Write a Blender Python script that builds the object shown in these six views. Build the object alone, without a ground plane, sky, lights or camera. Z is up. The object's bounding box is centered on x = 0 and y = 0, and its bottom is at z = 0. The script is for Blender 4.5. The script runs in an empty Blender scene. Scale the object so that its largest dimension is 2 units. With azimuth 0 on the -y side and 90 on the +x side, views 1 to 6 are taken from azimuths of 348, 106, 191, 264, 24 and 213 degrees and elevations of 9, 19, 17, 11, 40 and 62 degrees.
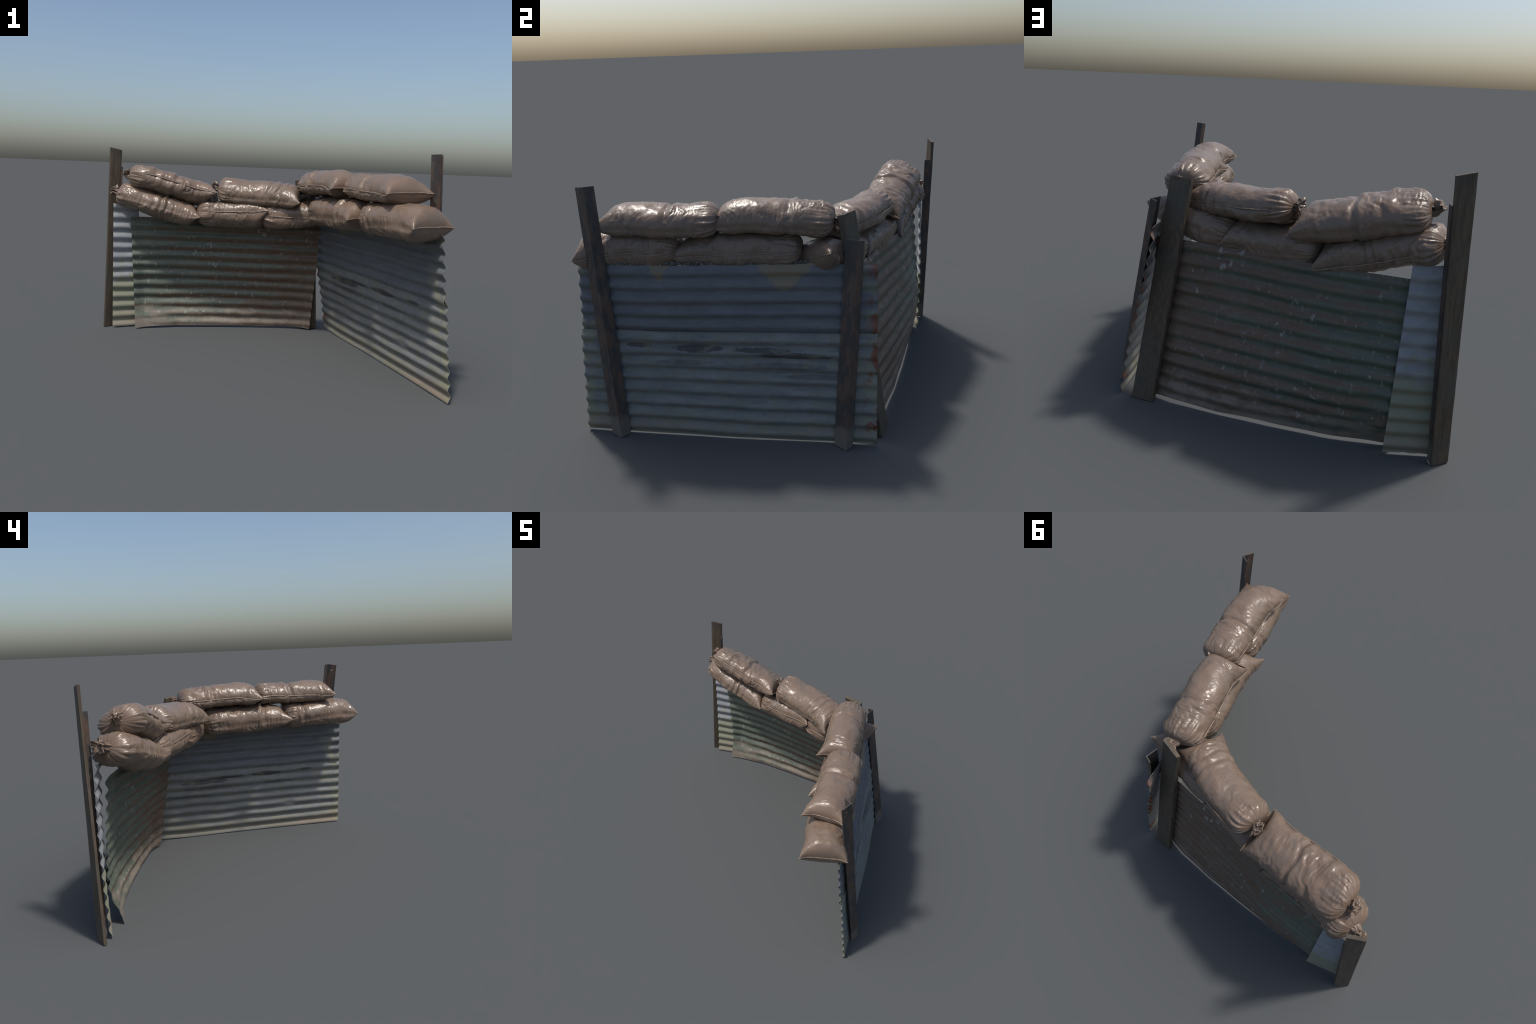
import bpy, bmesh, math, random
from mathutils import Vector, noise, Matrix

random.seed(7)
SC = bpy.context.scene
TAU = math.tau

# ------------------------------------------------------------------ helpers
def clamp(x, a=0.0, b=1.0):
    return max(a, min(b, x))

def smooth(a, b, x):
    t = clamp((x - a) / (b - a)) if a != b else float(x > a)
    return t * t * (3 - 2 * t)

def lerp(a, b, t):
    return a + (b - a) * t

def curve(pts, x):
    """Smooth interpolation through (x, value) control points."""
    if x <= pts[0][0]:
        return pts[0][1]
    for (x0, v0), (x1, v1) in zip(pts, pts[1:]):
        if x <= x1:
            return lerp(v0, v1, smooth(0, 1, (x - x0) / (x1 - x0)) * 0.35 + 0.65 * (x - x0) / (x1 - x0))
    return pts[-1][1]

def n3(x, y, z):
    return noise.noise(Vector((x, y, z)))

def spline(P, t):
    """Catmull-Rom through the points P, t in 0..1."""
    n = len(P) - 1
    f = clamp(t) * n
    i = min(int(f), n - 1)
    f -= i
    p1, p2 = P[i], P[i + 1]
    p0 = P[i - 1] if i > 0 else p1 * 2 - p2
    p3 = P[i + 2] if i + 2 <= n else p2 * 2 - p1
    return 0.5 * ((2 * p1) + (p2 - p0) * f + (2 * p0 - 5 * p1 + 4 * p2 - p3) * f * f
                  + (3 * p1 - p0 - 3 * p2 + p3) * f * f * f)

def new_object(name, verts, faces, mat, parent, smooth_shade=True):
    me = bpy.data.meshes.new(name)
    me.from_pydata([tuple(v) for v in verts], [], faces)
    me.validate()
    me.update()
    bm = bmesh.new()
    bm.from_mesh(me)
    bmesh.ops.recalc_face_normals(bm, faces=bm.faces)
    bm.to_mesh(me)
    bm.free()
    if smooth_shade:
        me.polygons.foreach_set("use_smooth", [True] * len(me.polygons))
    ob = bpy.data.objects.new(name, me)
    SC.collection.objects.link(ob)
    me.materials.append(mat)
    ob.parent = parent
    return ob

def tube(path, radii, sides=8, closed_ends=True):
    """Verts and faces of a tube along a list of points."""
    verts, faces = [], []
    n = len(path)
    up = Vector((0, 0, 1))
    for i, p in enumerate(path):
        t = (path[min(i + 1, n - 1)] - path[max(i - 1, 0)]).normalized()
        a = t.cross(up)
        if a.length < 1e-3:
            a = t.cross(Vector((1, 0, 0)))
        a.normalize()
        b = a.cross(t)
        r = radii[i] if isinstance(radii, list) else radii
        for k in range(sides):
            an = TAU * k / sides
            verts.append(p + (a * math.cos(an) + b * math.sin(an)) * r)
    for i in range(n - 1):
        for k in range(sides):
            k2 = (k + 1) % sides
            faces.append((i * sides + k, i * sides + k2, (i + 1) * sides + k2, (i + 1) * sides + k))
    if closed_ends:
        faces.append(tuple(range(sides))[::-1])
        faces.append(tuple((n - 1) * sides + k for k in range(sides)))
    return verts, faces

# ---------------------------------------------------------------- materials
class Nodes:
    """Small helper for building node trees."""
    def __init__(self, name):
        self.mat = bpy.data.materials.new(name)
        self.mat.use_nodes = True
        self.t = self.mat.node_tree
        self.t.nodes.clear()
        self.out = self.t.nodes.new("ShaderNodeOutputMaterial")
        self.bsdf = self.t.nodes.new("ShaderNodeBsdfPrincipled")
        self.t.links.new(self.bsdf.outputs[0], self.out.inputs[0])
        self.co = self.t.nodes.new("ShaderNodeTexCoord").outputs["Object"]
        sep = self.t.nodes.new("ShaderNodeSeparateXYZ")
        self.link(self.co, sep.inputs[0])
        self.x, self.y, self.z = sep.outputs

    def link(self, a, b):
        if isinstance(a, (int, float)):
            b.default_value = a
        elif isinstance(a, tuple):
            b.default_value = (*a, 1.0) if len(a) == 3 and len(b.default_value) == 4 else a
        else:
            self.t.links.new(a, b)

    def mapping(self, scale=(1, 1, 1), loc=(0, 0, 0)):
        n = self.t.nodes.new("ShaderNodeMapping")
        self.link(self.co, n.inputs[0])
        n.inputs["Scale"].default_value = scale
        n.inputs["Location"].default_value = loc
        return n.outputs[0]

    def noise(self, scale=5, detail=4, rough=0.55, stretch=(1, 1, 1), loc=(0, 0, 0), dist=0.0):
        n = self.t.nodes.new("ShaderNodeTexNoise")
        self.link(self.mapping(stretch, loc), n.inputs["Vector"])
        n.inputs["Scale"].default_value = scale
        n.inputs["Detail"].default_value = detail
        n.inputs["Roughness"].default_value = rough
        n.inputs["Distortion"].default_value = dist
        return n.outputs["Fac"]

    def voronoi(self, scale, stretch=(1, 1, 1), loc=(0, 0, 0)):
        n = self.t.nodes.new("ShaderNodeTexVoronoi")
        self.link(self.mapping(stretch, loc), n.inputs["Vector"])
        n.inputs["Scale"].default_value = scale
        return n.outputs["Distance"]

    def math(self, op, a, b=0.0, c=None):
        n = self.t.nodes.new("ShaderNodeMath")
        n.operation = op
        self.link(a, n.inputs[0])
        self.link(b, n.inputs[1])
        if c is not None:
            self.link(c, n.inputs[2])
        return n.outputs[0]

    def ramp(self, v, a, b, lo=0.0, hi=1.0):
        n = self.t.nodes.new("ShaderNodeMapRange")
        n.interpolation_type = 'SMOOTHSTEP'
        self.link(v, n.inputs[0])
        n.inputs[1].default_value = a
        n.inputs[2].default_value = b
        n.inputs[3].default_value = lo
        n.inputs[4].default_value = hi
        return n.outputs[0]

    def mix(self, f, a, b, blend='MIX'):
        n = self.t.nodes.new("ShaderNodeMix")
        n.data_type = 'RGBA'
        n.blend_type = blend
        self.link(f, n.inputs[0])
        self.link(a, n.inputs[6])
        self.link(b, n.inputs[7])
        return n.outputs[2]

    def bump(self, h, strength, dist, prev=None):
        n = self.t.nodes.new("ShaderNodeBump")
        n.inputs["Strength"].default_value = strength
        n.inputs["Distance"].default_value = dist
        self.link(h, n.inputs["Height"])
        if prev is not None:
            self.link(prev, n.inputs["Normal"])
        return n.outputs[0]

    def finish(self, color, rough, normal=None, metal=0.0, spec=0.5):
        self.link(color, self.bsdf.inputs["Base Color"])
        self.link(rough, self.bsdf.inputs["Roughness"])
        self.link(metal, self.bsdf.inputs["Metallic"])
        self.link(spec, self.bsdf.inputs["Specular IOR Level"])
        if normal is not None:
            self.link(normal, self.bsdf.inputs["Normal"])
        return self.mat

def cloth_material():
    m = Nodes("sacking")
    big = m.noise(6, 3, 0.5)
    mid = m.noise(22, 5, 0.6, loc=(3, 1, 2))
    fine = m.noise(160, 3, 0.6)
    c = m.mix(m.ramp(big, 0.35, 0.65), (0.186, 0.130, 0.094), (0.160, 0.118, 0.087))
    c = m.mix(m.ramp(mid, 0.45, 0.7, 0, 0.45), c, (0.208, 0.134, 0.094))
    c = m.mix(m.ramp(m.noise(14, 5, 0.6, loc=(9, 4, 1)), 0.52, 0.72, 0, 0.5), c, (0.17, 0.145, 0.125))
    c = m.mix(m.ramp(fine, 0.3, 0.75, 0, 0.25), c, (0.14, 0.105, 0.08))
    rough = m.ramp(m.noise(9, 5, 0.65, loc=(5, 5, 5)), 0.3, 0.72, 0.22, 0.44)
    b = m.bump(m.noise(420, 2, 0.5), 0.12, 0.001)
    b = m.bump(m.noise(70, 4, 0.6), 0.22, 0.004, b)
    return m.finish(c, rough, b, spec=0.5)

def seam_material():
    m = Nodes("seam_cord")
    c = m.mix(m.ramp(m.noise(60, 4, 0.6), 0.3, 0.7), (0.23, 0.165, 0.125), (0.17, 0.125, 0.095))
    b = m.bump(m.noise(300, 2, 0.5), 0.3, 0.002)
    return m.finish(c, 0.4, b)

def galvanised(name, upper):
    """Weathered zinc sheet; y runs along the sheet, z up it."""
    m = Nodes(name)
    blue, pale = (0.128, 0.137, 0.142), (0.185, 0.192, 0.190)
    st = (0.6, 0.9, 4.0)
    n1 = m.noise(7, 6, 0.62, stretch=st)
    n2 = m.noise(30, 5, 0.6, stretch=(1, 1, 2))
    if upper:
        c = m.mix(m.ramp(n1, 0.3, 0.7), (0.100, 0.107, 0.118), (0.134, 0.141, 0.150))
    else:
        c = m.mix(m.ramp(n1, 0.32, 0.66), blue, pale)
    c = m.mix(m.ramp(n2, 0.45, 0.75, 0, 0.5), c, (0.110, 0.118, 0.125))
    c = m.mix(m.ramp(m.noise(55, 4, 0.6, stretch=(1, 3, 0.6)), 0.55, 0.75, 0, 0.30), c, (0.20, 0.21, 0.215))
    if not upper:
        # dark worn stains that run along the upper corrugations
        wob = m.math('MULTIPLY', m.math('SUBTRACT', m.noise(26, 5, 0.7, stretch=(0.5, 1, 3)), 0.5), 1.1)
        for yc, zc, wy, wz in ((-0.55, 0.515, 0.07, 0.012), (-0.22, 0.505, 0.13, 0.020), (0.12, 0.500, 0.16, 0.012),
                               (0.30, 0.475, 0.20, 0.018), (0.22, 0.415, 0.25, 0.018), (-0.30, 0.425, 0.16, 0.012), (0.42, 0.36, 0.18, 0.012)):
            dy = m.math('DIVIDE', m.math('SUBTRACT', m.y, yc), wy)
            dz = m.math('DIVIDE', m.math('SUBTRACT', m.z, zc), wz)
            r2 = m.math('ADD', m.math('MULTIPLY', dy, dy), m.math('MULTIPLY', dz, dz))
            r2 = m.math('ADD', m.math('SQRT', r2), wob)
            c = m.mix(m.ramp(r2, 1.15, 0.85, 0, 0.85 if zc > 0.45 else 0.5), c, (0.046, 0.042, 0.043))
        # dusty earth splashed along the foot
        e = m.math('ADD', m.ramp(m.z, 0.30, 0.0), m.math('MULTIPLY', m.math('SUBTRACT', m.noise(9, 6, 0.68, stretch=(1, 1, 2)), 0.68), 2.2))
        c = m.mix(m.ramp(e, 0.0, 0.8, 0, 0.85), c, (0.195, 0.178, 0.132))
        tan = m.math('ADD', m.math('ADD', m.ramp(m.z, 0.16, 0.0), m.ramp(m.y, -0.1, -0.8)), m.math('MULTIPLY', m.math('SUBTRACT', m.noise(10, 6, 0.7, loc=(2, 6, 1)), 0.5), 2.4))
        c = m.mix(m.ramp(tan, 1.1, 1.9, 0, 0.75), c, (0.245, 0.185, 0.145))
        c = m.mix(m.ramp(m.noise(13, 5, 0.65, stretch=(1, 1, 2), loc=(3, 3, 7)), 0.47, 0.64, 0, 0.65), c, (0.165, 0.165, 0.120))
    # lichen and rust at the ends
    l = m.noise(9, 5, 0.65, loc=(1, 7, 2))
    ends = m.math('MAXIMUM', m.ramp(m.y, -0.62, -0.85), m.ramp(m.y, 0.52, 0.72))
    c = m.mix(m.math('MULTIPLY', m.ramp(l, 0.45, 0.6), m.math('MULTIPLY', ends, 0.7)), c, (0.21, 0.205, 0.13))
    r = m.noise(11, 5, 0.6, loc=(4, 1, 8))
    rust_end = m.ramp(m.y, 0.63, 0.72)
    c = m.mix(m.math('MULTIPLY', m.ramp(r, 0.50, 0.54), rust_end), c, (0.16, 0.055, 0.03))
    if upper:
        # mud that ran down from the sacks: two tongues below the top edge
        for yc, w, depth in ((-0.42, 0.055, 0.10), (0.23, 0.16, 0.16)):
            dy = m.math('DIVIDE', m.math('ABSOLUTE', m.math('SUBTRACT', m.y, yc)), w)
            dz = m.math('DIVIDE', m.math('SUBTRACT', 0.965, m.z), depth)
            s = m.math('ADD', dy, dz)
            s = m.math('ADD', s, m.math('MULTIPLY', m.math('SUBTRACT', m.noise(24, 4, 0.6), 0.5), 0.5))
            c = m.mix(m.ramp(s, 1.04, 0.92), c, (0.185, 0.155, 0.108))
    rough = m.ramp(n2, 0.3, 0.7, 0.5, 0.72)
    b = m.bump(m.noise(120, 4, 0.6), 0.15, 0.002)
    return m.finish(c, rough, b, spec=0.4)

def old_zinc():
    """The short end sheet: pale zinc above, lichen yellow towards the foot."""
    m = Nodes("pale_zinc")
    n1 = m.noise(12, 5, 0.6, stretch=(1, 1, 2))
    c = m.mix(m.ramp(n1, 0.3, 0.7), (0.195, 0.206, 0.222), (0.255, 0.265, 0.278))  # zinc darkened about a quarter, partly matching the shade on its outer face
    s = m.math('ADD', m.z, m.math('MULTIPLY', m.math('SUBTRACT', m.noise(9, 6, 0.7), 0.5), 0.9))
    c = m.mix(m.ramp(s, 0.52, 0.34, 0, 0.85), c, (0.19, 0.195, 0.125))
    c = m.mix(m.ramp(s, 0.18, 0.02, 0, 0.85), c, (0.24, 0.205, 0.15))
    c = m.mix(m.ramp(m.noise(45, 4, 0.6), 0.5, 0.75, 0, 0.5), c, (0.2, 0.21, 0.22))
    b = m.bump(m.noise(120, 4, 0.6), 0.15, 0.002)
    return m.finish(c, 0.6, b, spec=0.4)

def green_rust(pitch, phase):
    """Green paint over rust; x runs along the sheet, z up it."""
    m = Nodes("green_painted_rust")
    n1 = m.noise(6, 6, 0.62, stretch=(0.7, 1, 4.5))
    green = m.mix(m.ramp(n1, 0.3, 0.7), (0.066, 0.085, 0.066), (0.105, 0.118, 0.088))
    brown = m.mix(m.ramp(m.noise(13, 5, 0.6, stretch=(0.6, 1, 3)), 0.3, 0.7), (0.108, 0.064, 0.040), (0.125, 0.090, 0.064))
    # rust keeps to strips along the corrugations and takes over towards +x
    w = m.math('SINE', m.math('MULTIPLY', m.math('ADD', m.z, phase), TAU / pitch))
    s = m.math('ADD', m.math('MULTIPLY', w, 0.20), m.math('MULTIPLY', m.x, 0.45))
    s = m.math('ADD', s, m.math('MULTIPLY', m.math('SUBTRACT', m.noise(4, 6, 0.65, stretch=(1, 1, 4), loc=(2, 3, 1)), 0.5), 1.3))
    c = m.mix(m.ramp(s, -0.16, 0.10), green, brown)
    c = m.mix(m.ramp(m.noise(26, 6, 0.65, stretch=(1, 1, 2), loc=(6, 1, 1)), 0.5, 0.72, 0, 0.55), c, (0.13, 0.13, 0.125))
    # dusty earth above the foot
    e = m.math('ADD', m.ramp(m.z, 0.30, 0.08), m.math('MULTIPLY', m.math('SUBTRACT', m.noise(8, 6, 0.7, stretch=(1, 1, 2.5)), 0.72), 2.6))
    c = m.mix(m.ramp(e, 0.0, 0.7, 0, 0.75), c, (0.225, 0.180, 0.145))
    # flakes of bare whitish metal, with short runs below
    pick = m.noise(4.5, 3, 0.6, loc=(7, 0, 3))
    d = m.noise(24, 3, 0.6, stretch=(1, 1, 0.6), loc=(4, 2, 2))
    f = m.ramp(m.math('ADD', d, m.math('MULTIPLY', pick, 0.35)), 0.812, 0.885)
    c = m.mix(m.math('MULTIPLY', f, 0.6), c, (0.30, 0.29, 0.265))
    d2 = m.noise(40, 5, 0.7, stretch=(1, 1, 0.35), loc=(1, 1, 9))
    c = m.mix(m.ramp(d2, 0.60, 0.72, 0, 0.7), c, (0.25, 0.245, 0.23))
    run = m.math('MULTIPLY', m.ramp(m.noise(34, 3, 0.6, stretch=(1, 1, 0.10), loc=(8, 3, 5)), 0.60, 0.70), m.ramp(m.noise(9, 4, 0.6, loc=(2, 9, 9)), 0.48, 0.62))
    c = m.mix(m.math('MULTIPLY', run, 0.45), c, (0.24, 0.235, 0.225))
    rough = m.ramp(m.noise(20, 5, 0.6), 0.3, 0.7, 0.38, 0.62)
    b = m.bump(m.noise(150, 4, 0.65), 0.2, 0.002)
    return m.finish(c, rough, b, spec=0.45)

def wood_material():
    m = Nodes("weathered_wood")
    g = m.noise(14, 6, 0.6, stretch=(6, 6, 0.45), dist=0.6)
    c = m.mix(m.ramp(g, 0.3, 0.7), (0.062, 0.046, 0.031), (0.114, 0.088, 0.061))
    c = m.mix(m.ramp(m.noise(5, 5, 0.6, loc=(3, 2, 1)), 0.45, 0.7, 0, 0.6), c, (0.074, 0.072, 0.060))
    c = m.mix(m.ramp(m.noise(9, 5, 0.6, loc=(1, 8, 4)), 0.55, 0.72, 0, 0.6), c, (0.045, 0.042, 0.042))
    c = m.mix(m.ramp(m.noise(60, 4, 0.6), 0.64, 0.75, 0, 0.5), c, (0.19, 0.175, 0.15))
    b = m.bump(m.noise(40, 5, 0.6, stretch=(5, 5, 0.3)), 0.35, 0.003)
    return m.finish(c, 0.62, b, spec=0.35)

def iron_material():
    m = Nodes("rusty_iron")
    g = m.noise(10, 6, 0.62, stretch=(2.5, 2.5, 0.8))
    c = m.mix(m.ramp(g, 0.42, 0.6), (0.046, 0.043, 0.043), (0.102, 0.064, 0.046))
    c = m.mix(m.ramp(m.noise(22, 5, 0.6, stretch=(2, 2, 0.7), loc=(3, 3, 3)), 0.52, 0.7, 0, 0.7), c, (0.095, 0.085, 0.070))
    e = m.math('ADD', m.ramp(m.z, 0.20, 0.02), m.math('SUBTRACT', m.noise(16, 5, 0.6), 0.6))
    c = m.mix(m.ramp(e, 0.2, 0.7, 0, 0.7), c, (0.165, 0.15, 0.125))
    b = m.bump(m.noise(110, 5, 0.65), 0.3, 0.002)
    return m.finish(c, 0.6, b, spec=0.4)

def gravel_material():
    m = Nodes("grey_gravel")
    c = m.mix(m.ramp(m.noise(40, 4, 0.6), 0.3, 0.7), (0.10, 0.10, 0.09), (0.20, 0.195, 0.17))
    return m.finish(c, 0.85, m.bump(m.noise(200, 3, 0.6), 0.4, 0.002))

# ------------------------------------------------------------------- thing
root = bpy.data.objects.new("sandbag_barricade", None)
SC.collection.objects.link(root)
root["label"] = "corner barricade of corrugated iron sheets and posts topped with brown sandbags"
root["category"] = "sandbag barricade"

CLOTH, SEAM = cloth_material(), seam_material()
WOOD, IRON, GRAVEL = wood_material(), iron_material(), gravel_material()

# ------------------------------------------------------- corrugated sheets
def sheet(name, surf, along, up, nu, nv, mat, thick=0.0025):
    """surf(s, z) gives a point; s over `along`, z over `up`; made solid by its own normals."""
    us = [lerp(*along, i / nu) for i in range(nu + 1)]
    vs = [lerp(*up, j / nv) for j in range(nv + 1)]
    grid = [[surf(s, z) for z in vs] for s in us]
    front, back = [], []
    for i in range(nu + 1):
        for j in range(nv + 1):
            a = grid[min(i + 1, nu)][j] - grid[max(i - 1, 0)][j]
            b = grid[i][min(j + 1, nv)] - grid[i][max(j - 1, 0)]
            n = a.cross(b).normalized() * thick * 0.5
            front.append(grid[i][j] + n)
            back.append(grid[i][j] - n)
    W = nv + 1
    N = len(front)
    faces = []
    for i in range(nu):
        for j in range(nv):
            q = (i * W + j, (i + 1) * W + j, (i + 1) * W + j + 1, i * W + j + 1)
            faces.append(q)
            faces.append(tuple(N + k for k in q[::-1]))
    rim = [i * W for i in range(nu + 1)] + [nu * W + j for j in range(1, W)] \
        + [i * W + nv for i in range(nu - 1, -1, -1)] + [j for j in range(nv - 1, 0, -1)]
    for a, b in zip(rim, rim[1:] + rim[:1]):
        faces.append((a, b, b + N, a + N))
    ob = new_object(name, front + back, faces, mat, root)
    ob.data.set_sharp_from_angle(angle=math.radians(50))
    return ob

PR = 0.0733
def right_wall(s, z, off=0.0, sag=0.0):
    """s: 0 front (-y) to 1 back (+y)."""
    t = z / 0.955
    fx, fy = lerp(0.958, 0.843, t), lerp(-0.866, -0.870, t)
    bx, by = lerp(0.772, 0.556, t), lerp(0.737, 0.697, t)
    x, y = lerp(fx, bx, s), lerp(fy, by, s)
    # the foot is drawn in towards the back, the upper part bellies outward
    x -= 0.016 * smooth(0.45, 0.95, s) * smooth(0.45, 0.0, z)
    x += 0.042 * math.sin(math.pi * s) ** 0.8 * smooth(0.38, 0.82, z) * lerp(1, 0.5, smooth(0.35, 0.75, s))
    x += 0.006 * n3(s * 3, z * 3, 5.0)
    w = PR * (0.06 * n3(s * 2.2, z * 4, 9.0) + 0.05 * n3(s * 7, z * 6, 2.0))
    amp = 0.0076 * (1 + 0.25 * n3(s * 5, z * 9, 1.0))
    # a dent that pinches one corrugation
    dent = math.exp(-((s - 0.28) / 0.035) ** 2 - ((z - 0.215) / 0.035) ** 2)
    amp *= 1 - 0.85 * dent
    x += amp * math.cos(TAU * (z + w - 0.043) / PR) + off
    return Vector((x, y, z))

def lower_edge(s):
    return 0.004 + 0.003 * n3(s * 6, 0, 3)

def right_lower(s, v):
    z = lerp(lower_edge(s), 0.598 + 0.004 * n3(s * 9, 4, 1), v)
    return right_wall(s, z, 0.0055)

def right_upper(s, v):
    top = 0.957 + 0.006 * n3(s * 12, 1, 7) + 0.004 * n3(s * 40, 1, 7)
    z = lerp(0.572 + 0.005 * n3(s * 8, 2, 2), top, v)
    p = right_wall(s, z, -0.002)
    # the top back corner curls outward a little, the top edge lips over
    curl = smooth(0.9, 1.0, s) * smooth(0.88, 0.957, z)
    p.x += 0.018 * curl
    p.x -= 0.006 * smooth(0.6, 0.572, z) * smooth(0.1, 0.0, s)
    return p

sheet("corrugated_sheet", right_lower, (0, 1), (0, 1), 170, 150, galvanised("zinc_lower", False))
sheet("corrugated_sheet", right_upper, (0.004, 1), (0, 1), 170, 110, galvanised("zinc_upper", True))

PL = 0.0765
L_LEFT = [(0.0, 0.812), (0.09, 0.833), (0.13, 0.858), (0.20, 0.878), (0.33, 0.880), (0.6, 0.860), (0.88, 0.835)]
L_RIGHT = [(0.0, 0.680), (0.29, 0.632), (0.55, 0.580), (0.88, 0.545)]
L_BOW = [(0.0, 0.0), (0.06, 0.35), (0.26, 0.92), (0.48, 1.0), (0.66, 1.0), (0.875, 0.72), (0.95, 0.42), (1.0, 0.0)]
L_DEPTH_FREE = [(0.0, 0.066), (0.25, 0.098), (0.45, 0.068), (0.6, 0.045), (0.88, 0.036)]     # towards the free end
L_DEPTH_CORNER = [(0.0, 0.066), (0.25, 0.075), (0.45, 0.045), (0.6, 0.020), (0.88, -0.008)]   # towards the corner

def green_wall(s, v):
    top = 0.872 + 0.004 * n3(s * 6, 0, 2)
    z = lerp(0.014 - 0.008 * math.exp(-(s / 0.06) ** 2) - 0.006 * math.exp(-((s - 1) / 0.05) ** 2)
             + 0.005 * n3(s * 5, 8, 0), top, v)
    t = z / 0.88
    xl, xr = lerp(-0.757, -0.795, t), lerp(0.612, 0.615, t)
    x = lerp(xl, xr, s)
    base = lerp(0.812, 0.835, t) + 0.04 * math.sin(math.pi * clamp(t))
    yl = lerp(curve(L_LEFT, z), base, smooth(0.0, 0.30, s))
    y = lerp(yl, curve(L_RIGHT, z), s) + curve(L_BOW, s) * lerp(curve(L_DEPTH_FREE, z), curve(L_DEPTH_CORNER, z), smooth(0.2, 0.75, s))
    w = PL * (0.10 * n3(s * 2.5, z * 4, 4.0) + 0.05 * n3(s * 8, z * 7, 6.0))
    amp = 0.0076 * (1 + 0.3 * n3(s * 5, z * 8, 8.0))
    amp *= 1 - 0.85 * smooth(0.26, 0.06, s) * smooth(0.24, 0.12, z)
    amp *= 1 - 0.6 * smooth(0.06, 0.0, z)
    y -= amp * math.cos(TAU * (z + w - 0.117) / PL)
    y += 0.004 * n3(s * 4, z * 5, 3)
    return Vector((x, y, z))

sheet("corrugated_sheet", green_wall, (0, 1), (0, 1), 170, 200, green_rust(PL, 0.0))

def end_wall(s, v):
    top = lerp(0.966, 0.946, s) + 0.003 * n3(s * 5, 3, 3)
    z = lerp(0.008 + 0.005 * n3(s * 6, 1, 1), top, v)
    t = z / 0.955
    x = lerp(lerp(-0.930, -0.925, t), lerp(-0.690, -0.738, t), s)
    y = lerp(lerp(0.866, 0.872, t), lerp(0.908, 0.872, t), s) + 0.012 * math.sin(math.pi * t)
    y -= 0.0076 * math.cos(TAU * (z + 0.003 * n3(s * 2, z * 5, 1) - 0.093) / 0.077)
    return Vector((x, y, z))

sheet("corrugated_sheet", end_wall, (0, 1), (0, 1), 40, 210, old_zinc())

# ---------------------------------------------------------------- planks
def plank(name, bottom, top, mat, seed):
    """Box between two quads (each four corners in order), with worn edges and a split top."""
    n_len, k = 60, 9
    ring_b, ring_t = [], []
    def ring(q):
        out = []
        for a, b in zip(q, q[1:] + q[:1]):
            a, b = Vector(a), Vector(b)
            for i in range(k):
                f = i / k
                f = 0.5 - 0.5 * math.cos(math.pi * f) if False else f
                out.append(a.lerp(b, f))
        c = sum((Vector(p) for p in q), Vector()) / 4
        # ease the four arrises
        res = []
        for i, p in enumerate(out):
            r = i % k
            e = 0.0022 if r == 0 else 0.0
            res.append(p + (c - p).normalized() * e)
        return res
    rb, rt = ring(bottom), ring(top)
    m = len(rb)
    verts, faces = [], []
    for i in range(n_len + 1):
        f = i / n_len
        for j in range(m):
            p = rb[j].lerp(rt[j], f)
            c = (sum(rb, Vector()) / m).lerp(sum(rt, Vector()) / m, f)
            d = (p - c)
            d.z = 0
            w = 0.0014 * n3(p.x * 30 + seed, p.y * 30, p.z * 5) + 0.0010 * n3(p.x * 90, p.y * 90 + seed, p.z * 18)
            corner = 1.0 if j % k == 0 else 0.0
            w -= 0.0025 * corner * clamp(n3(seed, j, p.z * 9) + 0.2)
            verts.append(p + d.normalized() * w)
    for i in range(n_len):
        for j in range(m):
            j2 = (j + 1) % m
            faces.append((i * m + j, i * m + j2, (i + 1) * m + j2, (i + 1) * m + j))
    faces.append(tuple(range(m))[::-1])
    faces.append(tuple(n_len * m + j for j in range(m)))
    ob = new_object(name, verts, faces, mat, root)
    ob.data.set_sharp_from_angle(angle=math.radians(32))
    return ob

plank("wooden_post",
      [(0.686, 0.759, 0.0), (0.555, 0.779, 0.002), (0.551, 0.736, 0.004), (0.681, 0.716, 0.002)],
      [(0.541, 0.513, 1.203), (0.409, 0.561, 1.197), (0.398, 0.540, 1.191), (0.537, 0.480, 1.195)], WOOD, 3.0)
plank("wooden_post",
      [(-1.001, 0.897, 0.003), (-0.922, 0.944, 0.001), (-0.913, 0.927, 0.004), (-0.993, 0.880, 0.004)],
      [(-0.953, 0.919, 1.383), (-0.868, 0.949, 1.366), (-0.862, 0.931, 1.366), (-0.947, 0.901, 1.383)], WOOD, 11.0)

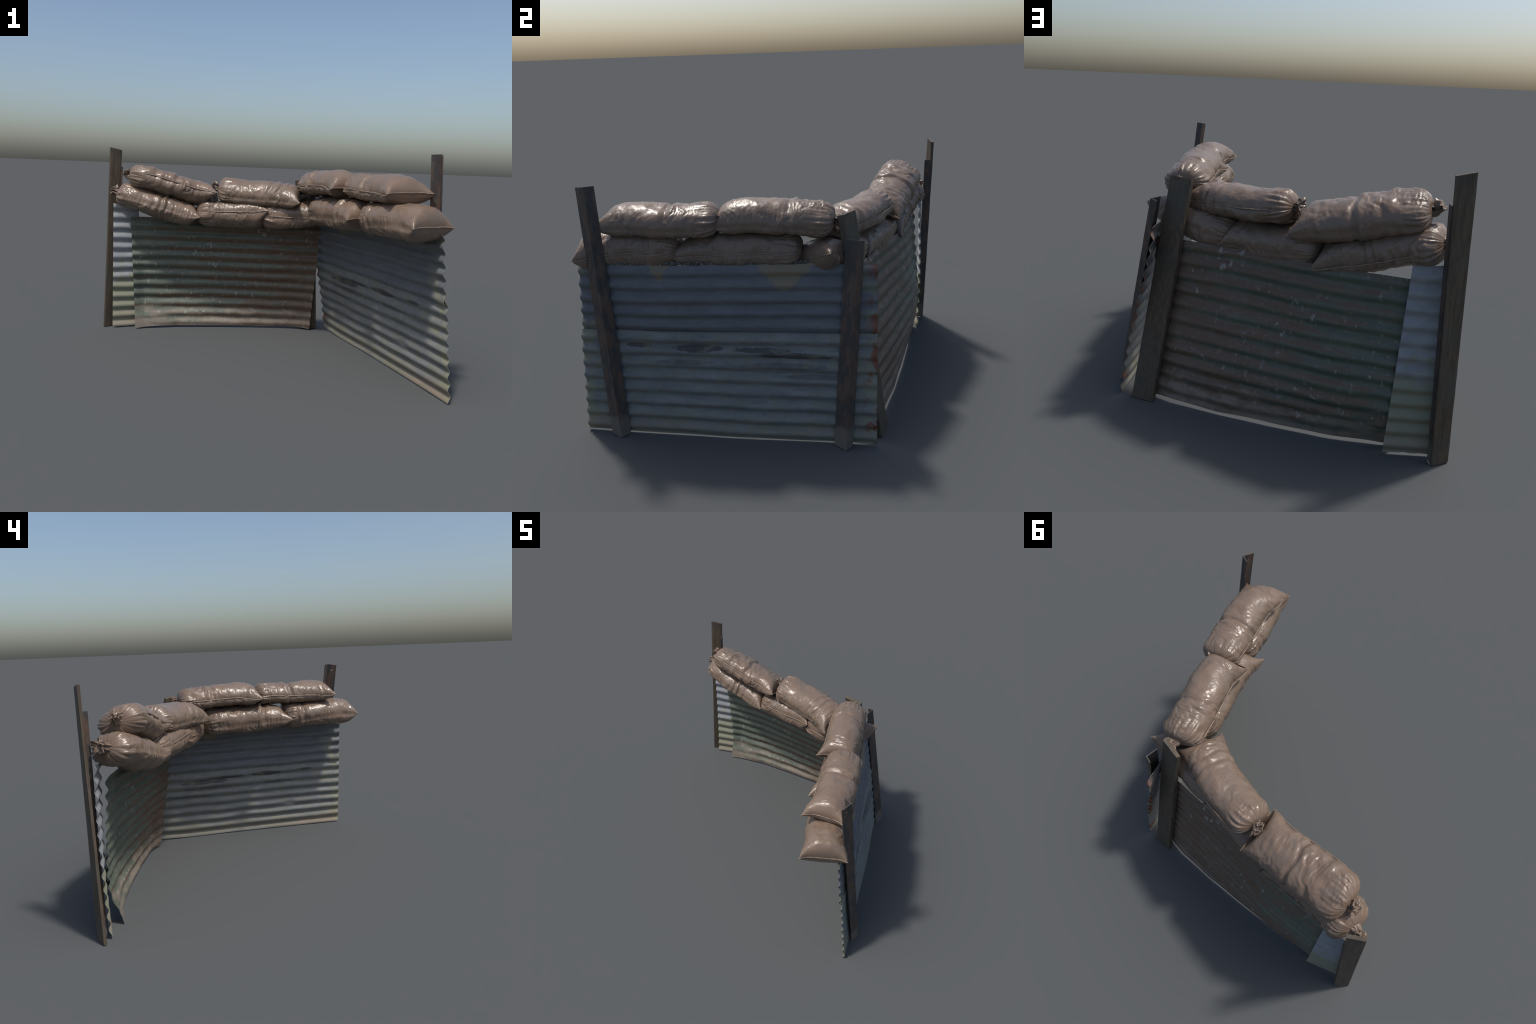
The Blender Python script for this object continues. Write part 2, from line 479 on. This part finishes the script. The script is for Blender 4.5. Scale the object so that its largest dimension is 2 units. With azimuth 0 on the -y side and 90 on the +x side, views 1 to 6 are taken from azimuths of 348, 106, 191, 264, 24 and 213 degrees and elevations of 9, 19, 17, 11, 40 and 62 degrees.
# ----------------------------------------------------------- angle irons
def angle_iron(name, apex0, tips0, apex1, tips1, mat, hole=None, thick=0.006, seed=0.0):
    """L section lofted from foot to head; tips are the ends of the two legs."""
    n = 60
    verts, faces = [], []
    A0, A1 = Vector(apex0), Vector(apex1)
    for i in range(n + 1):
        f = i / n
        a = A0.lerp(A1, f)
        p = Vector(tips0[0]).lerp(Vector(tips1[0]), f)
        q = Vector(tips0[1]).lerp(Vector(tips1[1]), f)
        up, uq = (p - a).normalized(), (q - a).normalized()
        j = 0.0012 * n3(seed, f * 14, 0) + 0.0008 * n3(seed, f * 50, 3)
        a = a - (up + uq) * j
        ring = [a, p, p + uq * thick, a + (up + uq) * thick * 1.2, q + up * thick, q]
        verts += ring
    m = 6
    for i in range(n):
        for j in range(m):
            j2 = (j + 1) % m
            faces.append((i * m + j, i * m + j2, (i + 1) * m + j2, (i + 1) * m + j))
    for base in (0, n * m):
        faces.append((base, base + 1, base + 2, base + 3))
        faces.append((base, base + 3, base + 4, base + 5))
    ob = new_object(name, verts, faces, mat, root, smooth_shade=False)
    if hole:
        leg, down, across, rad = hole
        a = A1
        tip = Vector(tips1[leg])
        u = (tip - a)
        pos = a + u * across + (A0 - A1).normalized() * down
        nrm = u.cross(A0 - A1).normalized()
        v, fc = tube([pos - nrm * 0.03, pos + nrm * 0.03], rad, 14)
        cut = new_object("hole_cutter", v, fc, mat, None, False)
        md = ob.modifiers.new("hole", 'BOOLEAN')
        md.object = cut
        md.solver = 'EXACT'
        dg = bpy.context.evaluated_depsgraph_get()
        me = bpy.data.meshes.new_from_object(ob.evaluated_get(dg))
        ob.modifiers.clear()
        ob.data = me
        bpy.data.objects.remove(cut)
    bm = bmesh.new()
    bm.from_mesh(ob.data)
    sharp = [e for e in bm.edges if len(e.link_faces) == 2 and e.calc_face_angle(0) > 0.9]
    bmesh.ops.bevel(bm, geom=sharp, offset=0.0012, segments=2, affect='EDGES', clamp_overlap=True)
    bm.to_mesh(ob.data)
    bm.free()
    return ob

angle_iron("angle_iron_post", (0.999, -0.643, 0.0), [(0.974, -0.712, 0.004), (0.947, -0.612, 0.003)],
           (0.853, -0.765, 1.383), [(0.817, -0.835, 1.371), (0.802, -0.733, 1.379)], IRON, (0, 0.045, 0.55, 0.007), seed=1.0)
angle_iron("angle_iron_post", (0.841, 0.586, 0.0), [(0.803, 0.514, 0.002), (0.797, 0.613, 0.003)],
           (0.614, 0.611, 1.093), [(0.592, 0.534, 1.091), (0.572, 0.629, 1.083)], IRON, (0, 0.045, 0.5, 0.007), seed=5.0)
angle_iron("angle_iron_post", (-0.914, 0.938, 0.004), [(-0.903, 0.893, 0.004), (-0.955, 0.914, 0.004)],
           (-0.864, 0.942, 1.241), [(-0.856, 0.893, 1.241), (-0.905, 0.927, 1.243)], IRON, None, seed=9.0)

# --------------------------------------------------------------- sandbags
def sandbag(spine, half_w, half_h, roll=(0.0, 0.0), seed=0.0, ears=(0.035, 0.035), ear_lift=(0.0, 0.0),
            creases=(), neck=None, neck_size=1.0, shear=0.0, wrinkle=1.0, top=0.9, bottom=0.7, seam_low=0.0, taper=0.19, belly=0.012,
            cord=(True, True)):
    """Sack from the sewn end (first spine point) to the tied end (last).
    half_w / half_h: control points along the sack, roll: tilt at both ends in radians,
    shear: skew of the sewn end along the sack, creases: (place, depth, width),
    top / bottom: how square the section is above and below, seam_low: how far the seams sit below mid height,
    taper: share of the length over which the sewn end swells, belly: how far its edge curves in,
    cord: whether the right and left side seams stand out as a cord."""
    P = [Vector(p) for p in spine]
    nu, nt = 180, 128
    L = sum((b - a).length for a, b in zip(P, P[1:]))
    def frame(u):
        c = spline(P, u)
        t = (spline(P, min(u + 0.02, 1)) - spline(P, max(u - 0.02, 0))).normalized()
        side = t.cross(Vector((0, 0, 1))).normalized()
        up = side.cross(t)
        r = lerp(roll[0], roll[1], u)
        s2 = side * math.cos(r) + up * math.sin(r)
        u2 = up * math.cos(r) - side * math.sin(r)
        return c, t, s2, u2
    def surface(u, th, seam_out=0.0):
        c, t, side, up = frame(u)
        W, H = curve(half_w, u), curve(half_h, u)
        # sewn end: flat pillow edge
        e = clamp(u / taper)
        hs = (1 - (1 - e) ** 2.4) ** 0.50
        H = max(H * hs, 0.0025)
        # tied end: rounds off to the neck
        b = 0.12
        k = clamp((u - (1 - b)) / b)
        close = max((1 - k ** 2.6), 0.0) ** 0.5
        W, H = W * lerp(0.14, 1, close), H * lerp(0.2, 1, close)
        cs, sn = math.cos(th), math.sin(th)
        ex = top if sn > 0 else bottom
        ex = lerp(0.84, ex, smooth(0.0, 0.3, u))
        ex = lerp(ex, 0.98, smooth(0.82, 1.0, u))
        x = math.copysign(abs(cs) ** ex, cs)
        z = math.copysign(abs(sn) ** ex, sn)
        z *= 1 + seam_low if sn > 0 else 1 - seam_low
        c = c - up * (H * seam_low)
        # lens shape near the sewn edge
        p = c + side * (W * x) + up * (H * z)
        n = (side * (cs / max(W, 1e-3)) + up * (sn / max(H, 1e-3))).normalized()
        # ears: corners of the sewn end pull out
        corner = abs(x) ** 5 * smooth(0.20, 0.0, u)
        i = 0 if x > 0 else 1
        p += (t * -1.0) * ears[i] * corner * 0.9 + side * math.copysign(ears[i] * 0.45 * corner, x) + up * ear_lift[i] * corner
        p += t * shear * x * smooth(0.6, 0.0, u) * half_w[0][1]
        # sewn edge bellies inward between the ears
        p += t * belly * (1 - x * x) * smooth(0.10, 0.0, u)
        if seam_out:
            return p + n * seam_out
        q = u * L
        # lumps of the filling
        d = 0.009 * n3(p.x * 9 + seed, p.y * 9, p.z * 9) + 0.004 * n3(p.x * 22, p.y * 22 + seed, p.z * 22)
        # folds that run round the sack
        f1 = n3(q * 24 + 1.2 * n3(cs * 2, sn * 2, q * 4 + seed), cs * 1.1 + seed, sn * 1.1)
        f2 = n3(q * 55 + 0.8 * n3(cs * 3, sn * 3, q * 6), cs * 1.6, sn * 1.6 + seed)
        gate = clamp(0.35 + 1.3 * n3(q * 6, cs * 1.3 + seed, sn * 1.3 + 4))
        d += wrinkle * gate * (0.0055 * (abs(f1) * 2 - 0.5) + 0.0030 * (abs(f2) * 2 - 0.5)) * smooth(0.03, 0.2, u)
        d += 0.0012 * n3(p.x * 75, p.y * 75, p.z * 75 + seed)
        # puckers beside the side seams
        near = math.exp(-(sn / 0.30) ** 2)
        d += wrinkle * near * 0.0035 * n3(q * 70, seed, x) * smooth(0.02, 0.1, u)
        # the seam is drawn in slightly
        d -= 0.003 * math.exp(-(sn / 0.10) ** 2) * smooth(0.0, 0.06, u)
        for cu, dep, wid in creases:
            v = (u - cu + 0.03 * n3(cs * 1.5, sn * 1.5, seed + cu * 9)) / wid
            d -= dep * math.exp(-v * v) * (0.4 + 0.6 * smooth(-0.4, 0.7, sn + 0.35 * n3(cs, 3, seed)))
            d += dep * 0.5 * math.exp(-((v - 2.0) / 1.1) ** 2)
        # gathers radiating from the tie
        g = smooth(0.74, 0.97, u)
        a1 = n3(math.cos(th) * 4.2 + seed, math.sin(th) * 4.2, u * 2.0)
        a2 = n3(math.cos(th) * 9.0, math.sin(th) * 9.0 + seed, u * 3.0)
        d += g * (0.011 * (abs(a1) * 2 - 0.4) + 0.007 * (abs(a2) * 2 - 0.4)) * lerp(1, 0.5, k)
        d *= lerp(1.0, 0.45, smooth(0.06, 0.0, u))
        return p + n * d
    verts, faces = [], []
    for i in range(nu + 1):
        f = i / nu
        u = f - 0.045 * math.sin(TAU * f)          # denser rings at both ends
        for j in range(nt):
            verts.append(surface(u, TAU * j / nt))
    for i in range(nu):
        for j in range(nt):
            j2 = (j + 1) % nt
            faces.append((i * nt + j, i * nt + j2, (i + 1) * nt + j2, (i + 1) * nt + j))
    faces.append(tuple(range(nt))[::-1])
    faces.append(tuple(nu * nt + j for j in range(nt)))
    bag = new_object("sandbag", verts, faces, CLOTH, root)
    # seam cord: down one side, across the sewn end, up the other side
    sew = [surface(0.0, 0.0, 0.001)]
    for i in range(1, 40):
        th = math.acos(1 - 2 * i / 40)
        sew.append((surface(0.0, th, 0.0008) + surface(0.0, -th, 0.0008)) / 2)
    sew.append(surface(0.0, math.pi, 0.001))
    reach = [0.90 if c else 0.03 for c in cord]
    steps = [90 if c else 4 for c in cord]
    path = [surface(reach[0] * i / steps[0], 0.0, 0.0012) for i in range(steps[0], 0, -1)] + sew \
        + [surface(reach[1] * i / steps[1], math.pi, 0.0012) for i in range(1, steps[1] + 1)]
    path = [p + Vector((n3(p.x * 60, p.y * 60, seed), n3(p.y * 60, p.x * 60, seed + 3), n3(p.z * 60, p.x * 50, seed + 5))) * 0.0022
            for p in path]
    v, fc = tube(path, [(0.0036 + 0.0012 * n3(i * 0.3, seed, 0)) * clamp(min(i, len(path) - 1 - i) / 6 + 0.2) for i in range(len(path))], 8)
    new_object("seam", v, fc, SEAM, bag)
    # tied neck: a pinched, pleated tuft
    if neck:
        c, t, side, up = frame(1.0)
        d = Vector(neck)
        reach = d.length
        path_n = [c - t * 0.012, c + t * 0.006, c + t * 0.010 + d * 0.45, c + d * 0.75, c + d]
        m, rings = 56, 26
        vv, ff = [], []
        for i in range(rings + 1):
            f = i / rings
            p = spline(path_n, f)
            tt = (spline(path_n, min(f + 0.05, 1)) - spline(path_n, max(f - 0.05, 0))).normalized()
            a = tt.cross(Vector((0.13, 0.2, 0.97))).normalized()
            b = a.cross(tt)
            r = 1.18 * neck_size * curve([(0, 0.030), (0.25, 0.022), (0.42, 0.017), (0.7, 0.028), (0.92, 0.034), (1, 0.030)], f)
            for j in range(m):
                an = TAU * j / m
                pl = n3(math.cos(an) * 3.2 + seed, math.sin(an) * 3.2, f * 2.5)
                rr = r * (1 + 0.75 * pl * (0.5 + f)) + 0.002 * n3(an * 3, f * 8, seed)
                vv.append(p + (a * math.cos(an) + b * math.sin(an) * 0.75) * rr
                          + tt * (0.016 * f * f * n3(math.cos(an) * 2, math.sin(an) * 2, seed + 7)))
        for i in range(rings):
            for j in range(m):
                j2 = (j + 1) % m
                ff.append((i * m + j, i * m + j2, (i + 1) * m + j2, (i + 1) * m + j))
        base = rings * m
        # the mouth folds back inside
        cen = spline(path_n, 0.8)
        for j in range(m):
            vv.append(vv[base + j].lerp(cen, 0.55) - d.normalized() * 0.006)
        for j in range(m):
            j2 = (j + 1) % m
            ff.append((base + j, base + j2, base + m + j2, base + m + j))
        vv.append(cen - d.normalized() * 0.012)
        for j in range(m):
            ff.append((base + m + j, base + m + (j + 1) % m, len(vv) - 1))
        new_object("tied_neck", vv, ff, CLOTH, bag)
    return bag

def flatw(w, **k):
    return [(0, w * 1.0), (0.15, w * 0.97), (0.5, w), (0.85, w * 0.97), (1, w * 0.92)]

# side +1 is to the right of the direction from sewn to tied end
# right wall, upper course
sandbag([(0.690, -0.738, 1.168), (0.688, -0.58, 1.180), (0.672, -0.42, 1.178), (0.649, -0.27, 1.179), (0.626, -0.120, 1.186)],
        flatw(0.127), [(0, .085), (.3, .084), (.7, .080), (1, .078)], roll=(0.03, -0.12), seed=1.3, cord=(False, True), top=0.95, bottom=0.68, seam_low=0.30,
        ears=(0.022, 0.026), creases=((0.55, 0.012, 0.03),), neck=(0.045, 0.02, 0.0), neck_size=0.9)
sandbag([(0.570, -0.148, 1.165), (0.561, 0.0, 1.190), (0.536, 0.15, 1.188), (0.508, 0.30, 1.176), (0.487, 0.465, 1.165)],
        flatw(0.126), [(0, .085), (.3, .085), (.7, .085), (1, .08)], roll=(0.0, -0.12), seed=4.1, cord=(False, True), top=0.95, bottom=0.68, seam_low=0.30,
        ears=(0.022, 0.026), creases=((0.62, 0.007, 0.025),), neck=(0.015, 0.035, 0.0), neck_size=0.9)
# right wall, lower course
sandbag([(0.752, -0.887, 0.998), (0.713, -0.75, 1.012), (0.682, -0.61, 1.012), (0.673, -0.48, 1.010), (0.655, -0.335, 1.010)],
        flatw(0.133), [(0, .098), (.3, .10), (.7, .098), (1, .09)], roll=(0.0, 0.34), seed=7.7, cord=(True, False), top=0.74, bottom=0.8, seam_low=0.12,
        ears=(0.026, 0.028), shear=0.03, taper=0.11, belly=-0.006, creases=((0.72, 0.007, 0.03),), neck=(0.0, 0.02, 0.0))
sandbag([(0.613, -0.365, 0.995), (0.602, -0.20, 1.000), (0.577, -0.05, 1.000), (0.547, 0.10, 0.998), (0.518, 0.300, 0.995)],
        flatw(0.130), [(0, .092), (.3, .10), (.7, .10), (1, .09)], roll=(0.05, 0.30), seed=12.2, cord=(True, False), top=0.74, bottom=0.8, seam_low=0.12,
        ears=(0.022, 0.034), creases=((0.3, 0.008, 0.03),), neck=(0.0, 0.02, 0.0))
# left wall, upper course
sandbag([(-0.183, 0.634, 1.046), (-0.34, 0.671, 1.075), (-0.49, 0.697, 1.113), (-0.65, 0.725, 1.153), (-0.805, 0.752, 1.171)],
        flatw(0.136), [(0, .082), (.3, .088), (.7, .088), (1, .082)], roll=(-0.29, -0.36), seed=15.5, cord=(False, True), top=0.9, bottom=0.72,
        ears=(0.02, 0.022), creases=((0.47, 0.010, 0.025), (0.68, 0.006, 0.03)), neck=(-0.035, 0.005, 0.04), neck_size=0.85)
sandbag([(0.405, 0.364, 1.065), (0.28, 0.437, 1.086), (0.13, 0.517, 1.090), (-0.02, 0.577, 1.098), (-0.160, 0.625, 1.108)],
        flatw(0.130), [(0, .085), (.3, .088), (.7, .088), (1, .084)], roll=(0.12, 0.2), seed=18.8, cord=(True, False), top=0.9, bottom=0.72, seam_low=0.25,
        ears=(0.026, 0.028), creases=((0.35, 0.006, 0.02), (0.25, 0.006, 0.02)), neck=(-0.035, 0.025, 0.035), neck_size=0.85)
# left wall, lower course
sandbag([(-0.305, 0.650, 0.885), (-0.46, 0.685, 0.930), (-0.60, 0.710, 0.968), (-0.74, 0.752, 1.013), (-0.875, 0.812, 1.050)],
        flatw(0.128), [(0, .085), (.3, .09), (.7, .09), (1, .084)], roll=(-0.2, -0.1), seed=22.4, cord=(True, False), top=0.78, bottom=0.95, seam_low=0.2,
        ears=(0.022, 0.026), creases=((0.38, 0.009, 0.02), (0.45, 0.007, 0.02)), wrinkle=1.3, neck=(-0.045, 0.035, 0.02), neck_size=1.1)
sandbag([(0.185, 0.500, 0.925), (0.07, 0.537, 0.922), (-0.05, 0.576, 0.918), (-0.16, 0.610, 0.92), (-0.315, 0.648, 0.925)],
        flatw(0.129), [(0, .09), (.3, .097), (.7, .097), (1, .088)], roll=(-0.34, -0.2), seed=26.1, cord=(False, True), top=0.74, bottom=0.92,
        ears=(0.02, 0.024), wrinkle=1.3, neck=(-0.02, 0.0, 0.02), neck_size=0.8)
sandbag([(0.606, 0.365, 0.988), (0.49, 0.405, 0.965), (0.39, 0.441, 0.943), (0.28, 0.474, 0.928), (0.145, 0.512, 0.926)],
        flatw(0.132), [(0, .082), (.3, .093), (.7, .098), (1, .092)], roll=(0.33, -0.15), seed=29.9, cord=(False, True), top=0.75, bottom=0.74,
        ears=(0.015, 0.02), shear=-0.34, wrinkle=1.1, taper=0.13, belly=-0.01, neck=None)

# --------------------------------------------------- gravel on the top edge
def gravel(count):
    rnd = random.Random(5)
    bm = bmesh.new()
    for i in range(count):
        s = 0.05 + 0.75 * rnd.random() ** 1.3
        top = right_wall(s, 0.957)
        r = rnd.uniform(0.004, 0.0085) * (1.15 - 0.5 * s)
        pos = top + Vector((rnd.uniform(-0.045, -0.004), rnd.uniform(-0.01, 0.01), rnd.uniform(-0.004, 0.022 * (1.1 - s))))
        mat = Matrix.Translation(pos) @ Matrix.Rotation(rnd.uniform(0, 6), 4, Vector((rnd.random(), rnd.random(), rnd.random() + .1))) \
            @ Matrix.Diagonal((r * rnd.uniform(0.8, 1.4), r, r * rnd.uniform(0.6, 1), 1))
        bmesh.ops.create_icosphere(bm, subdivisions=1, radius=1, matrix=mat)
    me = bpy.data.meshes.new("gravel")
    bm.to_mesh(me)
    bm.free()
    ob = bpy.data.objects.new("gravel", me)
    me.materials.append(GRAVEL)
    SC.collection.objects.link(ob)
    ob.parent = root
    ob["kind"] = "stuff"
gravel(420)
